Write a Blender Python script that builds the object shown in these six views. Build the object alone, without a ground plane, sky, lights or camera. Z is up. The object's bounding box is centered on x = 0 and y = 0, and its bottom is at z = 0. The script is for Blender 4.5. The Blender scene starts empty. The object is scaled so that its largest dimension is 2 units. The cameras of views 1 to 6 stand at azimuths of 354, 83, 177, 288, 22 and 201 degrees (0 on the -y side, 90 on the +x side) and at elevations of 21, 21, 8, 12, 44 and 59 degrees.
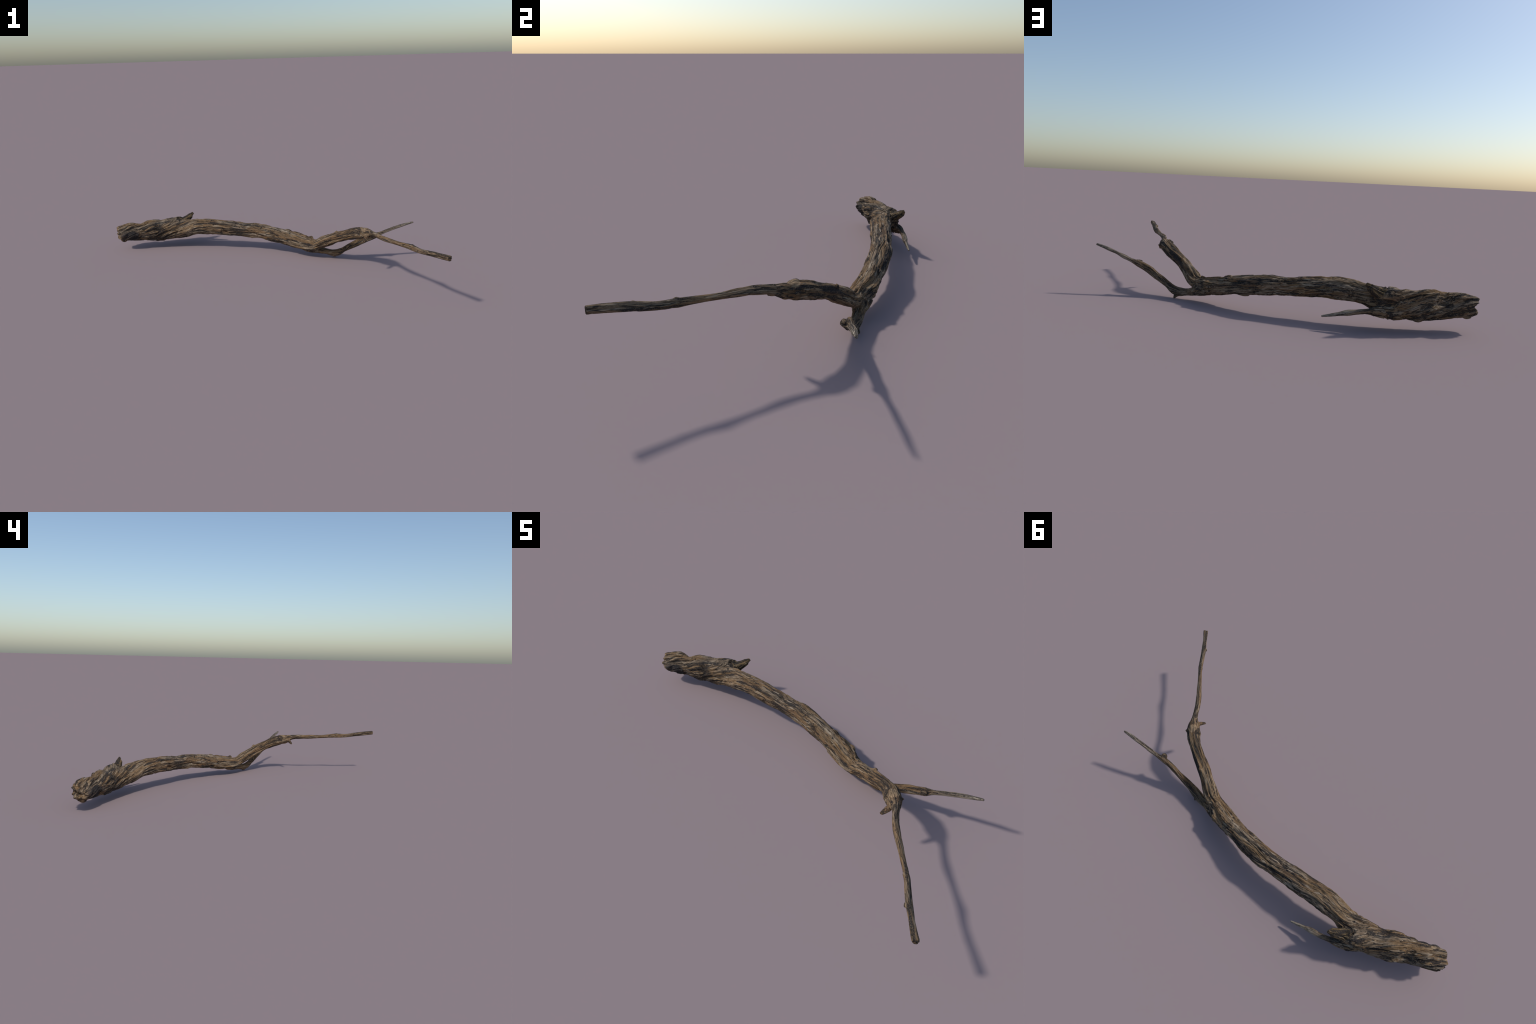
"""Weathered fallen branch: a gnarled butt, a bowed trunk, a fork into two limbs,
broken stubs and spurs.  Swept tubes are fused into one skin, carved with bark
furrows that run along the grain, then split into named parts."""
import bpy, math
import numpy as np

# ----------------------------------------------------------------------------
# spines: (x, y, z, radius, ellipse cos, ellipse sin) in metres, base to tip
# ----------------------------------------------------------------------------
BUTT = [
    (-0.997, 0.668, 0.128, 0.0470, 0.000, -0.002), (-0.962, 0.669, 0.126, 0.0560, 0.003, -0.002),
    (-0.896, 0.678, 0.131, 0.0635, 0.000, -0.005), (-0.828, 0.678, 0.126, 0.0610, -0.002, 0.004),
    (-0.761, 0.686, 0.130, 0.0741, 0.000, -0.001), (-0.694, 0.691, 0.122, 0.0726, -0.001, -0.004),
    (-0.625, 0.692, 0.129, 0.0700, 0.001, -0.006), (-0.570, 0.702, 0.140, 0.0560, 0.000, -0.004),
    (-0.530, 0.712, 0.150, 0.0380, 0.000, 0.000),
]
TRUNK = [   # its outer layer of bark laps far back over the butt
    (-0.828, 0.664, 0.120, 0.0500, 0.000, 0.000), (-0.760, 0.667, 0.114, 0.0560, 0.000, 0.000),
    (-0.690, 0.674, 0.113, 0.0595, 0.000, 0.000), (-0.625, 0.668, 0.118, 0.0615, 0.000, 0.000),
    (-0.565, 0.658, 0.128, 0.0625, 0.000, 0.000), (-0.513, 0.643, 0.140, 0.0590, 0.001, -0.004),
    (-0.459, 0.618, 0.154, 0.0524, 0.002, -0.006), (-0.398, 0.597, 0.166, 0.0556, 0.003, -0.001),
    (-0.335, 0.574, 0.168, 0.0561, 0.000, 0.003), (-0.270, 0.553, 0.166, 0.0542, 0.000, 0.000),
    (-0.205, 0.534, 0.163, 0.0543, 0.000, 0.001), (-0.139, 0.515, 0.157, 0.0519, 0.001, 0.001),
    (-0.075, 0.494, 0.151, 0.0500, 0.002, 0.000), (-0.010, 0.473, 0.147, 0.0546, 0.002, 0.000),
    (0.052, 0.444, 0.140, 0.0533, 0.001, 0.000), (0.112, 0.412, 0.129, 0.0546, 0.001, -0.001),
    (0.172, 0.377, 0.122, 0.0514, 0.002, -0.003), (0.231, 0.343, 0.109, 0.0516, 0.003, -0.005),
    (0.288, 0.306, 0.097, 0.0536, 0.006, -0.005), (0.340, 0.262, 0.090, 0.0490, 0.006, -0.002),
]
LIMB = [
    (0.388, 0.221, 0.094, 0.0404, 0.007, 0.000), (0.425, 0.180, 0.123, 0.0408, 0.001, 0.002),
    (0.460, 0.136, 0.153, 0.0367, -0.002, -0.001), (0.494, 0.092, 0.185, 0.0351, 0.001, -0.001),
    (0.536, 0.049, 0.210, 0.0338, 0.000, 0.001), (0.576, 0.003, 0.234, 0.0346, -0.003, 0.003),
    (0.611, -0.048, 0.253, 0.0367, -0.001, -0.002), (0.635, -0.104, 0.262, 0.0330, 0.001, -0.003),
]
SWITCH = [
    (0.649, -0.160, 0.278, 0.0175, 0.000, 0.001), (0.663, -0.233, 0.285, 0.0154, 0.000, 0.001),
    (0.684, -0.299, 0.287, 0.0146, 0.000, 0.000), (0.710, -0.364, 0.290, 0.0124, 0.000, 0.000),
    (0.735, -0.429, 0.296, 0.0124, -0.001, 0.001), (0.761, -0.494, 0.300, 0.0144, -0.002, 0.001),
    (0.779, -0.562, 0.301, 0.0133, 0.000, 0.002), (0.796, -0.630, 0.312, 0.0137, 0.000, 0.003),
    (0.817, -0.698, 0.323, 0.0134, -0.002, 0.002), (0.842, -0.770, 0.331, 0.0139, 0.000, 0.000),
]
SECOND_LIMB = [
    (0.300, 0.300, 0.085, 0.0380, 0.008, -0.004), (0.344, 0.277, 0.067, 0.0395, 0.010, -0.005),
    (0.383, 0.260, 0.056, 0.0345, 0.008, -0.005), (0.422, 0.243, 0.047, 0.0255, 0.003, -0.003),
    (0.462, 0.225, 0.041, 0.0230, 0.003, 0.001), (0.498, 0.203, 0.036, 0.0250, 0.002, 0.003),
    (0.533, 0.183, 0.044, 0.0245, 0.002, 0.001), (0.566, 0.168, 0.067, 0.0195, 0.003, 0.000),
    (0.601, 0.156, 0.090, 0.0203, 0.001, -0.001), (0.638, 0.144, 0.112, 0.0188, -0.003, -0.003),
    (0.672, 0.130, 0.134, 0.0197, -0.004, -0.002), (0.709, 0.116, 0.153, 0.0187, -0.004, -0.002),
    (0.748, 0.107, 0.170, 0.0175, -0.002, -0.003),
]
SECOND_SWITCH = [
    (0.789, 0.100, 0.187, 0.0115, -0.001, -0.001), (0.830, 0.093, 0.205, 0.0115, 0.000, 0.000),
    (0.871, 0.084, 0.223, 0.0097, 0.001, -0.002), (0.913, 0.075, 0.239, 0.0101, 0.001, -0.001),
    (0.955, 0.065, 0.254, 0.0090, 0.001, 0.000), (0.998, 0.058, 0.267, 0.0055, 0.000, 0.000),
]
# small broken-off side growth: (x, y, z, radius)
STUB = [(-0.570, 0.700, 0.150, 0.050), (-0.525, 0.714, 0.168, 0.034), (-0.485, 0.727, 0.191, 0.025), (-0.456, 0.737, 0.211, 0.020)]
RIDGE = [(-0.720, 0.698, 0.145, 0.040), (-0.640, 0.704, 0.152, 0.048), (-0.580, 0.714, 0.164, 0.049), (-0.545, 0.720, 0.169, 0.044), (-0.515, 0.724, 0.166, 0.030)]
STUB_TOOTH = [(-0.470, 0.732, 0.203, 0.018), (-0.453, 0.739, 0.216, 0.014), (-0.440, 0.743, 0.227, 0.009)]
SIDE_TWIG = [(-0.640, 0.715, 0.095, 0.034), (-0.560, 0.735, 0.096, 0.034), (-0.500, 0.744, 0.099, 0.027),
             (-0.455, 0.745, 0.099, 0.015), (-0.410, 0.742, 0.094, 0.014), (-0.360, 0.732, 0.085, 0.0150),
             (-0.330, 0.728, 0.078, 0.0115), (-0.285, 0.722, 0.068, 0.0085), (-0.243, 0.716, 0.0595, 0.0050)]
KNOB_SPUR = [(0.632, -0.118, 0.262, 0.019), (0.615, -0.143, 0.249, 0.013), (0.603, -0.157, 0.241, 0.010), (0.592, -0.168, 0.234, 0.0065)]
KNOT_SPUR = [(0.755, 0.106, 0.171, 0.021), (0.745, 0.092, 0.176, 0.0185), (0.738, 0.081, 0.180, 0.013)]
FORK_SPIKE = [(0.505, 0.195, 0.030, 0.018), (0.517, 0.210, 0.014, 0.012), (0.525, 0.219, 0.002, 0.005)]
LIMB_FIN = [(0.476, 0.108, 0.180, 0.024), (0.495, 0.116, 0.201, 0.016), (0.507, 0.122, 0.215, 0.007)]
NOTCH_TOOTH = [(0.345, 0.262, 0.105, 0.030), (0.361, 0.266, 0.124, 0.020), (0.370, 0.268, 0.137, 0.009)]
KNOB_FLARE = [(0.628, -0.070, 0.256, 0.030), (0.655, -0.069, 0.256, 0.017), (0.670, -0.068, 0.256, 0.005)]
# insect and knot holes
PITS = [(-0.282, 0.517, 0.196), (0.039, 0.422, 0.179), (-0.540, 0.651, 0.193), (-0.772, 0.666, 0.194), (-0.957, 0.633, 0.140)]
# rounded swellings: centre, radius
BURLS = [
    ((-0.748, 0.700, 0.153), 0.048), ((-0.715, 0.672, 0.080), 0.035),
    ((-0.703, 0.720, 0.085), 0.036), ((-0.835, 0.645, 0.130), 0.036), ((-0.530, 0.722, 0.146), 0.036), ((0.320, 0.318, 0.098), 0.040),
    ((0.610, -0.070, 0.262), 0.034), ((0.785, -0.634, 0.315), 0.0115), ((0.758, -0.496, 0.305), 0.0155),
    ((-0.960, 0.668, 0.093), 0.034), ((0.215, 0.372, 0.130), 0.042),
]

# ----------------------------------------------------------------------------
# numpy gradient noise
# ----------------------------------------------------------------------------
_rng = np.random.default_rng(7)
_perm = np.tile(_rng.permutation(256), 3)
_grad = _rng.normal(size=(256, 3))
_grad /= np.linalg.norm(_grad, axis=1)[:, None]


def noise(p):
    i = np.floor(p).astype(int)
    f = p - i
    u = f * f * f * (f * (f * 6 - 15) + 10)
    i &= 255
    total = 0.0
    for dx in (0, 1):
        for dy in (0, 1):
            for dz in (0, 1):
                h = _perm[_perm[_perm[i[:, 0] + dx] + i[:, 1] + dy] + i[:, 2] + dz]
                d = (_grad[h] * (f - (dx, dy, dz))).sum(1)
                w = (u[:, 0] if dx else 1 - u[:, 0]) * (u[:, 1] if dy else 1 - u[:, 1]) * (u[:, 2] if dz else 1 - u[:, 2])
                total = total + w * d
    return total * 1.6


# ----------------------------------------------------------------------------
# swept tubes
# ----------------------------------------------------------------------------
def spline(points, step):
    """Catmull-Rom curve through the rows of points."""
    p = np.array(points, float)
    c = np.vstack([2 * p[0] - p[1], p, 2 * p[-1] - p[-2]])
    rows = []
    for k in range(len(p) - 1):
        n = max(2, int(np.linalg.norm(p[k + 1, :3] - p[k, :3]) / step))
        t = (np.arange(n) / n)[:, None]
        a, b, d, e = c[k : k + 4]
        rows.append(0.5 * (2 * b + (d - a) * t + (2 * a - 5 * b + 4 * d - e) * t**2 + (3 * b - a - 3 * d + e) * t**3))
    return np.vstack(rows + [p[-1:]])


def frames(p):
    t = np.gradient(p, axis=0)
    t /= np.linalg.norm(t, axis=1)[:, None]
    s = np.cross(t, (0, 0, 1.0))
    s /= np.linalg.norm(s, axis=1)[:, None]
    return t, s, np.cross(s, t)


def tube(points, sides=40, step=0.008, blunt=0.35):
    q = spline([tuple(r) + (0,) * (6 - len(r)) for r in points], step)
    p, r = q[:, :3], np.maximum(q[:, 3], 0.002)
    t, s, n = frames(p)
    a = np.arange(sides) * math.tau / sides
    ring = r[:, None] + q[:, 4:5] * np.cos(2 * a) + q[:, 5:6] * np.sin(2 * a)
    rings = [p[i] + ring[i][:, None] * (np.cos(a)[:, None] * s[i] + np.sin(a)[:, None] * n[i]) for i in range(len(p))]
    first, last = rings[0], rings[-1]
    for shrink, out in ((0.8, 0.6), (0.4, 1.0)):   # slightly domed ends
        rings.insert(0, p[0] + (first - p[0]) * shrink - t[0] * r[0] * blunt * out)
        rings.append(p[-1] + (last - p[-1]) * shrink + t[-1] * r[-1] * blunt * out)
    v = np.vstack(rings)
    faces = []
    for i in range(len(rings) - 1):
        for j in range(sides):
            k = (j + 1) % sides
            faces.append((i * sides + j, i * sides + k, (i + 1) * sides + k, (i + 1) * sides + j))
    faces.append(tuple(range(sides))[::-1])
    faces.append(tuple((len(rings) - 1) * sides + j for j in range(sides)))
    return v, faces


def ball(centre, radius, rows=12, sides=20):
    v = [(0, 0, -1)]
    for i in range(1, rows):
        e = -math.pi / 2 + math.pi * i / rows
        v += [(math.cos(e) * math.cos(math.tau * j / sides), math.cos(e) * math.sin(math.tau * j / sides), math.sin(e)) for j in range(sides)]
    v.append((0, 0, 1))
    f = [(0, 1 + (j + 1) % sides, 1 + j) for j in range(sides)]
    for i in range(rows - 2):
        b = 1 + i * sides
        f += [(b + j, b + (j + 1) % sides, b + sides + (j + 1) % sides, b + sides + j) for j in range(sides)]
    b, top = 1 + (rows - 2) * sides, len(v) - 1
    f += [(b + j, b + (j + 1) % sides, top) for j in range(sides)]
    return np.array(v, float) * radius + centre, f


MAIN = TRUNK + LIMB + SWITCH
SECOND = SECOND_LIMB + SECOND_SWITCH
FULLER = lambda pts: [(*p[:3], p[3] + 0.0008, *p[4:]) if p[3] < 0.021 else p for p in pts]   # fusing shaves the thin ones
solids = [tube(FULLER(MAIN), 56, blunt=0.12), tube(FULLER(SECOND), 40), tube(BUTT, 48)]
solids += [tube(x, 28, 0.004, 0.2) for x in (STUB, RIDGE, STUB_TOOTH, SIDE_TWIG, KNOB_SPUR, KNOT_SPUR, FORK_SPIKE, LIMB_FIN, NOTCH_TOOTH, KNOB_FLARE)]
solids += [ball(c, r) for c, r in BURLS]
verts, faces, base = [], [], 0
for v, f in solids:
    verts.append(v)
    faces += [tuple(i + base for i in g) for g in f]
    base += len(v)
raw = bpy.data.meshes.new("raw")
raw.from_pydata(np.vstack(verts).tolist(), [], faces)
holder = bpy.data.objects.new("raw", raw)
bpy.context.scene.collection.objects.link(holder)
remesh = holder.modifiers.new("fuse", "REMESH")
remesh.mode, remesh.voxel_size, remesh.adaptivity = "VOXEL", 0.0024, 0.0
skin = bpy.data.meshes.new_from_object(holder.evaluated_get(bpy.context.evaluated_depsgraph_get()))
bpy.data.objects.remove(holder)
bpy.data.meshes.remove(raw)

nv = len(skin.vertices)
co = np.empty(nv * 3)
skin.vertices.foreach_get("co", co)
co = co.reshape(-1, 3)
edge = np.empty(len(skin.edges) * 2, int)
skin.edges.foreach_get("vertices", edge)
edge = edge.reshape(-1, 2)
degree = np.bincount(edge.ravel(), minlength=nv)[:, None]


def relax(x, weight, times):
    for _ in range(times):
        total = np.stack([np.bincount(edge[:, 0], x[edge[:, 1], k], nv) + np.bincount(edge[:, 1], x[edge[:, 0], k], nv) for k in range(3)], 1)
        x = x + weight * (total / degree - x)
    return x


def near(centre, radius):
    return np.exp(-(((co - centre) / radius) ** 2).sum(1))[:, None]


co = relax(co, 0.5, 2)
# fillets where the members run into each other
crotch = np.clip(near((0.41, 0.215, 0.075), 0.06) + near((-0.53, 0.68, 0.14), 0.08) + near((-0.68, 0.69, 0.14), 0.11) * 0.7 + near((0.63, -0.10, 0.26), 0.04) * 0.4, 0, 1)
co = relax(co, 0.5 * crotch, 25)


# ----------------------------------------------------------------------------
# grain coordinates: nearest member, length along it, place around it
# ----------------------------------------------------------------------------
class Member:
    def __init__(self, points):
        q = spline([tuple(r) + (0,) * (6 - len(r)) for r in points], 0.006)
        self.p, self.r = q[:, :3], q[:, 3]
        self.s = np.r_[0, np.cumsum(np.linalg.norm(np.diff(self.p, axis=0), axis=1))]
        self.t, self.side, self.up = frames(self.p)

    def locate(self, x):
        best, gap = np.zeros(len(x), int), np.full(len(x), 1e9)
        for k in range(0, len(x), 20000):
            d = ((x[k : k + 20000, None] - self.p[None]) ** 2).sum(2)
            best[k : k + 20000] = d.argmin(1)
            gap[k : k + 20000] = np.sqrt(d.min(1))
        o = x - self.p[best]
        a, b = (o * self.side[best]).sum(1), (o * self.up[best]).sum(1)
        along = self.s[best] + (o * self.t[best]).sum(1)
        return gap / np.maximum(self.r[best], 0.006), along, np.arctan2(b, a), self.r[best], best


members = [Member(m) for m in (MAIN, SECOND, BUTT, STUB[1:], SIDE_TWIG[2:], KNOB_SPUR[1:], KNOT_SPUR[1:], FORK_SPIKE, LIMB_FIN)]
found = [m.locate(co) for m in members]
ratio = np.stack([f[0] * (1.0 if i < 3 else 1.15) for i, f in enumerate(found)], 1)
owner = ratio.argmin(1)
pick = lambda k: np.choose(owner, [f[k] for f in found])
along, angle, radius, index = pick(1), pick(2), pick(3), pick(4)

# bark relief ----------------------------------------------------------------
skin.vertices.foreach_set("co", co.astype(np.float32).ravel())
skin.update()
normal = np.empty(nv * 3)
skin.vertices.foreach_get("normal", normal)
normal = normal.reshape(-1, 3)

seed = owner[:, None] * 17.3
spiral = np.where((owner == 0) | (owner == 2), 4.0 * np.minimum(co[:, 0] + 0.45, 0) + 0.5 * co[:, 0], 1.0 * along)
twist = angle - spiral + 0.30 * noise(np.stack([along * 7, np.cos(angle), np.sin(angle)], 1) + seed)
around = np.stack([np.cos(twist), np.sin(twist)], 1)
cells = np.sqrt(radius / 0.05)


def grain(length, count, shift):
    k = (count * cells)[:, None] * around
    return noise(np.column_stack([along * length, k[:, 0], k[:, 1]]) + seed + shift)


swell = noise(co * 20 + 3.1) * 0.0024 + noise(co * 48 + 9.7) * 0.0010 - 0.0011
ropes = grain(2.6, 1.8, 0.0) * 0.0055
ridges = grain(3.6, 2.8, 5.0)
furrow = -np.clip(1 - np.abs(ridges) / 0.14, 0, 1) ** 1.2 * np.clip(grain(3, 1.2, 11.0) + 0.6, 0, 1) * 0.0080
fibre = grain(8, 7.0, 21.0) * 0.0019
chips = -0.0030 * np.clip((grain(10, 3.0, 31.0) - 0.28) / 0.06, 0, 1)
plates = sum(0.0024 * np.clip((grain(4, 2.4, 41.0) - at) / 0.05, 0, 1) for at in (-0.22, 0.0, 0.22)) - 0.0036
size = np.clip(radius / 0.05, 0.12, 1.15)
relief = (swell + ropes + furrow + fibre + chips + plates) * size ** 0.85
co = co + normal * relief[:, None]
# the back of the butt is rotted hollow between its upper ridge and the twig's root
facing = np.clip((normal[:, 1] - 0.1) / 0.5, 0, 1)
window = np.clip((-0.50 - co[:, 0]) / 0.06, 0, 1) * np.clip((co[:, 0] + 0.98) / 0.08, 0, 1)
co[:, 1] -= 0.019 * facing * window * np.exp(-(((co[:, 2] - 0.145) / 0.026) ** 2))
co[:, 1] += 0.020 * near((-0.615, 0.745, 0.150), 0.022)[:, 0] * facing      # healed knot in the hollow
for hole in PITS:
    co -= normal * 0.008 * near(hole, 0.0055)

# splintered butt: a deep cleft between an upper lobe and a lower lip, hollow heart
y, z = co[:, 1], co[:, 2]
near_end = np.clip((-0.885 - co[:, 0]) / 0.115, 0, 1) ** 2
cleft = 0.018 * np.exp(-(((z - 0.122 - 0.25 * (y - 0.68)) / 0.013) ** 2)) + 0.008 * np.exp(-(((z - 0.125) / 0.04) ** 2) - ((y - 0.672) / 0.035) ** 2)
jag = 0.007 * noise(np.column_stack([y * 45, z * 45, np.zeros(nv)])) + 0.003 * noise(np.column_stack([y * 110, z * 110, np.ones(nv)]))
co[:, 0] += near_end * (cleft + jag + 0.005)
skin.vertices.foreach_set("co", co.astype(np.float32).ravel())
skin.update()

# ----------------------------------------------------------------------------
# materials: stripes of noise that follow each member's spine
# ----------------------------------------------------------------------------
class Graph:
    def __init__(self, name):
        self.material = bpy.data.materials.new(name)
        self.material.use_nodes = True
        self.tree = self.material.node_tree
        self.tree.nodes.clear()

    def node(self, kind, values=None, **settings):
        n = self.tree.nodes.new("ShaderNode" + kind)
        for k, v in settings.items():
            setattr(n, k, v)
        for k, v in (values or {}).items():
            if hasattr(v, "bl_idname") and v.bl_idname.startswith("NodeSocket"):
                self.tree.links.new(v, n.inputs[k])
            else:
                n.inputs[k].default_value = v
        return n

    def math(self, op, a, b=0.0, clamp=False):
        return self.node("Math", {0: a, 1: b}, operation=op, use_clamp=clamp).outputs[0]

    def curve(self, value, pairs):
        """Height of the spine as a smooth function of one coordinate."""
        lo, hi = min(p[0] for p in pairs), max(p[0] for p in pairs)
        b0, b1 = min(p[1] for p in pairs) - 0.01, max(p[1] for p in pairs) + 0.01
        unit = self.node("MapRange", {0: value, 1: lo, 2: hi, 3: 0.0, 4: 1.0}).outputs[0]
        n = self.node("FloatCurve", {1: unit})
        c = n.mapping.curves[0]
        pts = sorted(((a - lo) / (hi - lo), (b - b0) / (b1 - b0)) for a, b in pairs)
        c.points[0].location, c.points[1].location = pts[0], pts[-1]
        for p in pts[1:-1]:
            c.points.new(*p)
        n.mapping.update()
        return self.node("MapRange", {0: n.outputs[0], 1: 0.0, 2: 1.0, 3: b0, 4: b1}, clamp=False).outputs[0]

    def stripes(self, along, a, b, length, across, detail=3.0, rough=0.55, distort=0.0, shift=0.0):
        v = self.node("CombineXYZ", {0: self.math("MULTIPLY_ADD", along, length), 1: self.math("MULTIPLY", a, across), 2: self.math("MULTIPLY", b, across)})
        v.inputs[0].links[0].from_node.inputs[2].default_value = shift
        return self.node("TexNoise", {"Vector": v.outputs[0], "Scale": 1.0, "Detail": detail, "Roughness": rough, "Distortion": distort}).outputs[0]

    def ramp(self, value, stops, smooth=True):
        n = self.node("ValToRGB", {0: value})
        e = n.color_ramp.elements
        n.color_ramp.interpolation = "EASE" if smooth else "LINEAR"
        while len(e) < len(stops):
            e.new(0.5)
        for k, (at, c) in zip(e, stops):
            k.position = at
            k.color = (c, c, c, 1) if isinstance(c, (int, float)) else (*c, 1)
        return n.outputs[0]

    def mix(self, t, a, b):
        n = self.node("Mix", {0: t}, data_type="RGBA")
        for i, v in ((6, a), (7, b)):
            if hasattr(v, "bl_idname"):
                self.tree.links.new(v, n.inputs[i])
            else:
                n.inputs[i].default_value = (*v, 1)
        return n.outputs[2]


TAN, HONEY, SILVER, BLEACHED = (0.262, 0.180, 0.105), (0.218, 0.134, 0.066), (0.270, 0.224, 0.172), (0.37, 0.31, 0.235)
CHARCOAL, UMBER, RUST, OCHRE = (0.017, 0.017, 0.019), (0.070, 0.044, 0.026), (0.125, 0.060, 0.030), (0.225, 0.150, 0.060)


def weathered_wood(name, spine, axis, dark=0.5, silver=0.5, rust=0.5, fine=1.0, ochre=0.0, pale=0.0, spiral=False, pits=(), scar=None, bare=None):
    """axis: the coordinate along which the spine is single-valued (0 = x, 1 = y)."""
    g = Graph(name)
    pos = g.node("TexCoord").outputs["Object"]
    xyz = g.node("SeparateXYZ", {0: pos})
    run, other, z = xyz.outputs[axis], xyz.outputs[1 - axis], xyz.outputs[2]
    a = g.math("SUBTRACT", g.curve(run, [(p[axis], p[1 - axis]) for p in spine]), other)
    b = g.math("SUBTRACT", z, g.curve(run, [(p[axis], p[2]) for p in spine]))
    if spiral:      # the grain winds round the butt
        phi = g.math("ADD", g.math("MULTIPLY", g.math("MINIMUM", g.math("ADD", run, 0.45), 0.0), 4.0), g.math("MULTIPLY", run, 0.5))
        c, s = g.math("COSINE", phi), g.math("SINE", phi)
        a, b = (g.math("ADD", g.math("MULTIPLY", a, c), g.math("MULTIPLY", b, s)), g.math("SUBTRACT", g.math("MULTIPLY", b, c), g.math("MULTIPLY", a, s)))
    sway = [g.math("MULTIPLY", g.math("SUBTRACT", g.stripes(run, a, b, 9, 22 * fine, 2, shift=k), 0.5), 0.030 / fine) for k in (31.0, 47.0)]
    a, b = g.math("ADD", a, sway[0]), g.math("ADD", b, sway[1])
    patch = g.node("TexNoise", {"Vector": pos, "Scale": 6.0, "Detail": 3.0}).outputs[0]
    # pale, honey and rust bands
    band = g.stripes(run, a, b, 4.5, 50 * fine, 4, 0.6)
    base = g.mix(g.ramp(band, [(0.38, 0.0), (0.60, 1.0)]), HONEY, TAN)
    if ochre:
        base = g.mix(ochre, base, OCHRE)
    grey = g.math("MULTIPLY", g.ramp(g.stripes(run, a, b, 4.0, 26.0, 3, shift=4.0), [(0.44, 0.0), (0.60, 1.0)]), silver, True)
    base = g.mix(grey, base, SILVER)
    red = g.math("MULTIPLY", g.ramp(g.stripes(run, a, b, 4, 30, 3, shift=9.0), [(0.53, 0.0), (0.66, 1.0)]), rust, True)
    base = g.mix(red, base, RUST)
    if scar:        # healed pale face ringed with rust
        d = g.node("VectorMath", {0: pos, 1: scar[0]}, operation="DISTANCE").outputs["Value"]
        d = g.math("ADD", g.math("DIVIDE", d, scar[1]), g.math("MULTIPLY", g.math("SUBTRACT", band, 0.5), 0.9))
        base = g.mix(g.ramp(d, [(0.95, 1.0), (1.25, 0.0)]), base, RUST)
        clean = g.ramp(d, [(0.75, 1.0), (1.0, 0.0)])
        base = g.mix(clean, base, (0.36, 0.255, 0.155))
    if pale:        # sun-bleached tips, paler towards the end
        reach = g.node("MapRange", {0: run, 1: spine[-1][axis] - 0.22, 2: spine[-1][axis] - 0.05, 3: 0.0, 4: pale}).outputs[0]
        base = g.mix(reach, base, (0.40, 0.355, 0.29))
    # fibres, from coarse to fine
    for length, across, shift, strength in ((8, 140, 23.0, 0.6), (26, 380, 2.0, 0.85)):
        fib = g.stripes(run, a, b, length, across * fine, 3, 0.6, shift=shift)
        base = g.mix(g.math("MULTIPLY", g.ramp(fib, [(0.34, 1.0), (0.54, 0.0)]), strength), base, UMBER)
    fleck = g.ramp(g.stripes(run, a, b, 8, 95 * fine, 3, 0.6, shift=53.0), [(0.57, 0.0), (0.64, 1.0)])
    amount = g.math("MULTIPLY", fleck, 0.35 + 0.45 * silver)
    if scar:
        amount = g.math("MULTIPLY", amount, g.math("SUBTRACT", 1.0, clean))
    base = g.mix(amount, base, BLEACHED)
    # dark weathered streaks and cracks
    soot = g.stripes(run, a, b, 5, 58 * fine, 6, 0.60, shift=7.0)
    reach = g.math("ADD", soot, g.math("MULTIPLY", g.math("SUBTRACT", patch, 0.5), 0.45))
    lo = 0.635 - 0.16 * dark
    streak = g.ramp(reach, [(lo - 0.03, 0.0), (lo + 0.035, 1.0)])
    line = g.stripes(run, a, b, 5, 80 * fine, 2, 0.5, shift=13.0)
    crack = g.ramp(g.math("ABSOLUTE", g.math("SUBTRACT", line, 0.5)), [(0.014, 1.0), (0.032, 0.0)])
    gate = g.ramp(g.stripes(run, a, b, 5, 40, 2, shift=19.0), [(0.40, 0.0), (0.52, 1.0)])
    crack = g.math("MULTIPLY", crack, gate)
    mottle = g.node("TexNoise", {"Vector": pos, "Scale": 190.0, "Detail": 2.0}).outputs[0]
    streak = g.math("MULTIPLY", streak, g.ramp(mottle, [(0.32, 0.5), (0.55, 1.0)]))
    shade = g.math("MAXIMUM", streak, crack)
    if scar:
        shade = g.math("MULTIPLY", shade, g.math("SUBTRACT", 1.0, g.math("MULTIPLY", clean, 0.75)))
    for hole in pits:
        d = g.node("VectorMath", {0: pos, 1: hole}, operation="DISTANCE").outputs["Value"]
        shade = g.math("MAXIMUM", shade, g.ramp(d, [(0.005, 1.0), (0.008, 0.0)]))
    if bare:        # bark gone: dull dark heartwood
        d = g.node("VectorMath", {0: g.node("VectorMath", {0: g.node("VectorMath", {0: pos, 1: bare[0]}, operation="SUBTRACT").outputs[0], 1: bare[1]}, operation="DIVIDE").outputs[0]}, operation="LENGTH").outputs["Value"]
        d = g.math("ADD", d, g.math("MULTIPLY", g.math("SUBTRACT", band, 0.5), 0.7))
        base = g.mix(g.math("MULTIPLY", g.ramp(d, [(0.9, 1.0), (1.1, 0.0)]), 0.8), base, (0.052, 0.040, 0.036))
    colour = g.mix(g.math("MULTIPLY", shade, 0.92), base, CHARCOAL)
    height = g.math("SUBTRACT", g.math("MULTIPLY", fib, 0.6), g.math("MULTIPLY", shade, 0.8))
    bump = g.node("Bump", {"Strength": 0.8, "Distance": 0.004, "Height": height})
    shader = g.node("BsdfPrincipled", {"Base Color": colour, "Roughness": 0.9, "Specular IOR Level": 0.2, "Normal": bump.outputs[0]})
    g.node("OutputMaterial", {0: shader.outputs[0]})
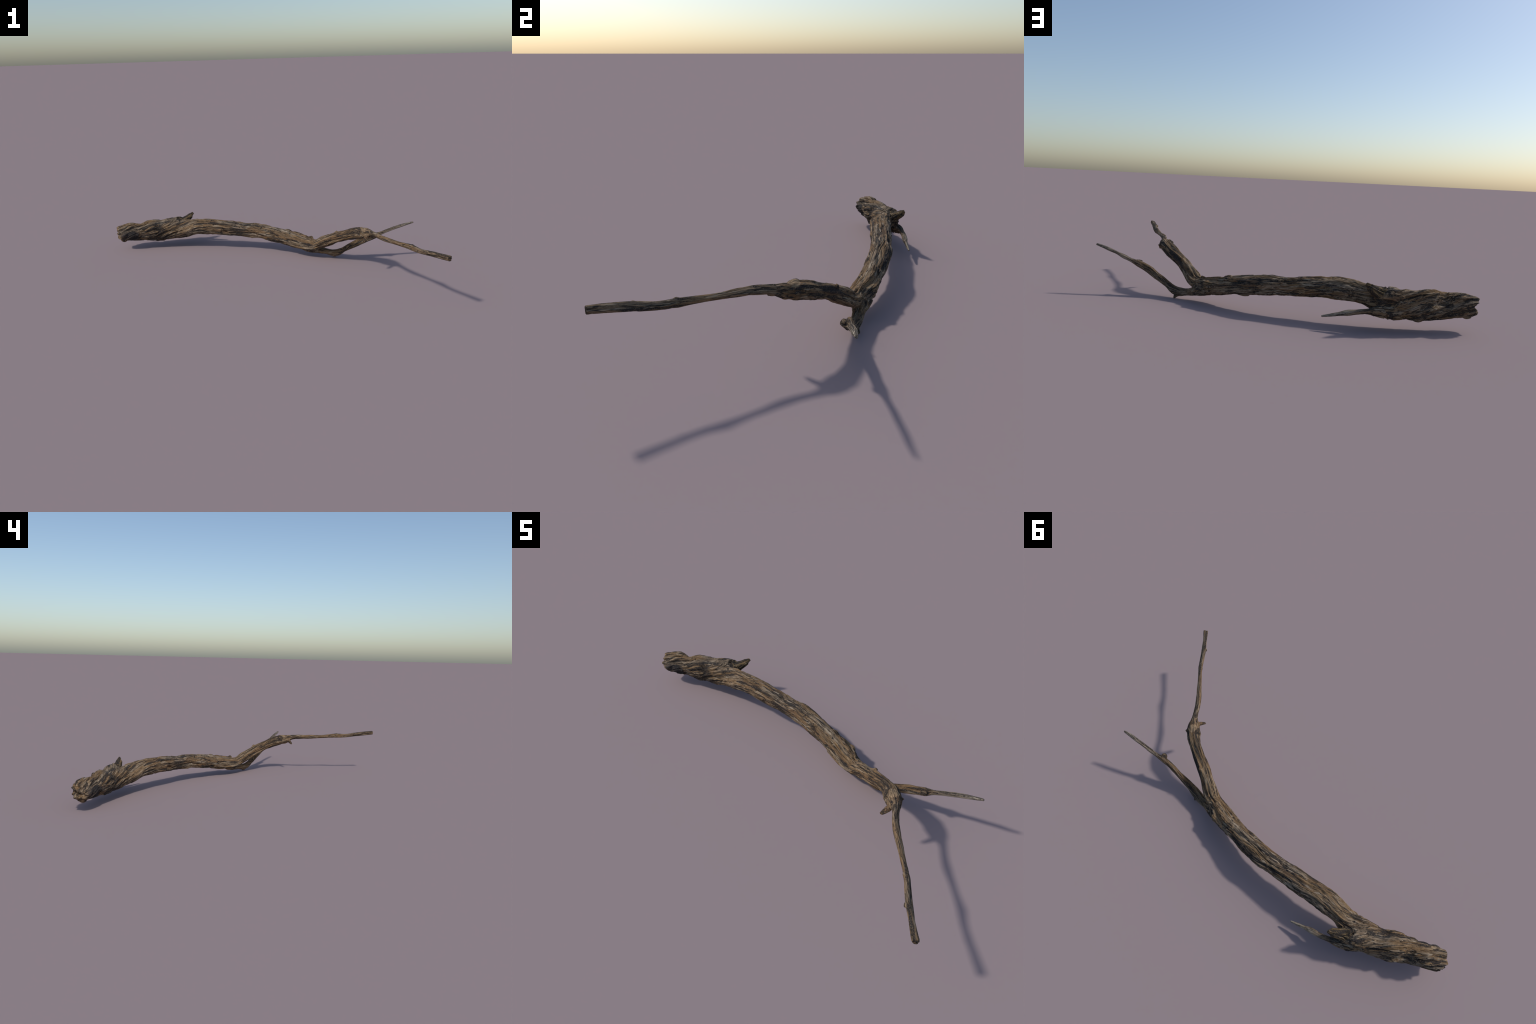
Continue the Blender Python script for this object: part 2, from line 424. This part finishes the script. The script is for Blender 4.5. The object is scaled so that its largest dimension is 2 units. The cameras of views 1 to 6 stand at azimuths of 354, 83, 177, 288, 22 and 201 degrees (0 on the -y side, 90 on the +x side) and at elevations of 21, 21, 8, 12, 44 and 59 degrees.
    return g.material


thin = lambda pts: [p[:3] for p in pts[::2]] + [pts[-1][:3]]
bole = thin(TRUNK) + [LIMB[0][:3]]
arm = [p[:3] for p in LIMB] + [p[:3] for p in SWITCH[1::2]]
wood_butt = weathered_wood("butt_wood", thin(BUTT), 0, dark=0.62, silver=0.6, rust=0.2, spiral=True, pits=PITS[3:], bare=((-0.90, 0.61, 0.105), (0.085, 0.045, 0.048)))
wood_trunk = weathered_wood("trunk_wood", bole, 0, dark=0.58, silver=0.6, rust=0.45, spiral=True, pits=PITS[:3])
wood_limb = weathered_wood("limb_wood", arm, 1, dark=0.56, silver=0.25, rust=0.45, scar=((0.621, -0.078, 0.291), 0.030))
wood_switch = weathered_wood("switch_wood", arm, 1, dark=0.42, silver=0.30, rust=0.25, fine=1.7)
wood_second = weathered_wood("second_limb_wood", thin(SECOND), 0, dark=0.54, silver=0.5, rust=0.2, fine=1.4)
wood_pale = weathered_wood("pale_switch_wood", thin(SECOND), 0, dark=0.32, silver=1.0, rust=0.0, fine=1.8, pale=0.75)
wood_twig = weathered_wood("twig_wood", SIDE_TWIG, 0, dark=0.36, silver=0.9, rust=0.1, fine=1.6, pale=0.6)
wood_stub = weathered_wood("stub_wood", STUB, 0, dark=0.66, silver=0.1, rust=0.1, fine=1.3, ochre=0.6)

# ----------------------------------------------------------------------------
# split the skin into parts
# ----------------------------------------------------------------------------
skin.update()
skin.vertices.foreach_get("normal", (flat := np.empty(nv * 3)))
normal = flat.reshape(-1, 3)
x = co[:, 0]
s_main, s_second = members[0].s, members[1].s
mark = lambda m, pt: m.s[((m.p - np.array(pt[:3])) ** 2).sum(1).argmin()]
cut_limb = mark(members[0], LIMB[0])
cut_switch = mark(members[0], SWITCH[0]) - 0.012
cut_pale = mark(members[1], SECOND_SWITCH[0]) - 0.012
region = np.zeros(nv, int)
is_main, is_second = owner == 0, owner == 1
region[is_main] = 1
region[is_main & (along > cut_limb)] = 2
region[is_main & (along > cut_switch)] = 3
region[is_second] = 4
region[is_second & (along > cut_pale)] = 5
for k in range(3, 9):
    region[owner == k] = 3 + k
PARTS = [  # name, material, parent part
    ("butt", wood_butt, None), ("trunk", wood_trunk, None), ("limb", wood_limb, None), ("switch", wood_switch, 2),
    ("limb", wood_second, None), ("switch", wood_pale, 4), ("stub", wood_stub, 0), ("twig", wood_twig, 0),
    ("spur", wood_limb, 2), ("knot", wood_second, 4), ("spur", wood_second, 4), ("spur", wood_limb, 2),
]
loops = np.empty(len(skin.loops), int)
skin.loops.foreach_get("vertex_index", loops)
quads = loops.reshape(-1, 4)
votes = region[quads]
face_region = np.sort(votes, 1)[:, 1]

root = bpy.data.objects.new("dead_branch", None)
root["label"] = "weathered crooked fallen branch with forked limbs and furrowed grey-brown bark"
root["category"] = "tree branch"
bpy.context.scene.collection.objects.link(root)
made = {}
for k, (name, material, parent) in enumerate(PARTS):
    mine = quads[face_region == k]
    if not len(mine):
        continue
    used, local = np.unique(mine, return_inverse=True)
    mesh = bpy.data.meshes.new(name)
    mesh.from_pydata(co[used].tolist(), [], local.reshape(-1, 4).tolist())
    mesh.polygons.foreach_set("use_smooth", np.ones(len(mine), bool))
    mesh.update()
    mesh.normals_split_custom_set_from_vertices(normal[used].tolist())
    mesh.materials.append(material)
    made[k] = bpy.data.objects.new(name, mesh)
    bpy.context.scene.collection.objects.link(made[k])
    made[k].parent = root if parent is None else made[parent]
bpy.data.meshes.remove(skin)
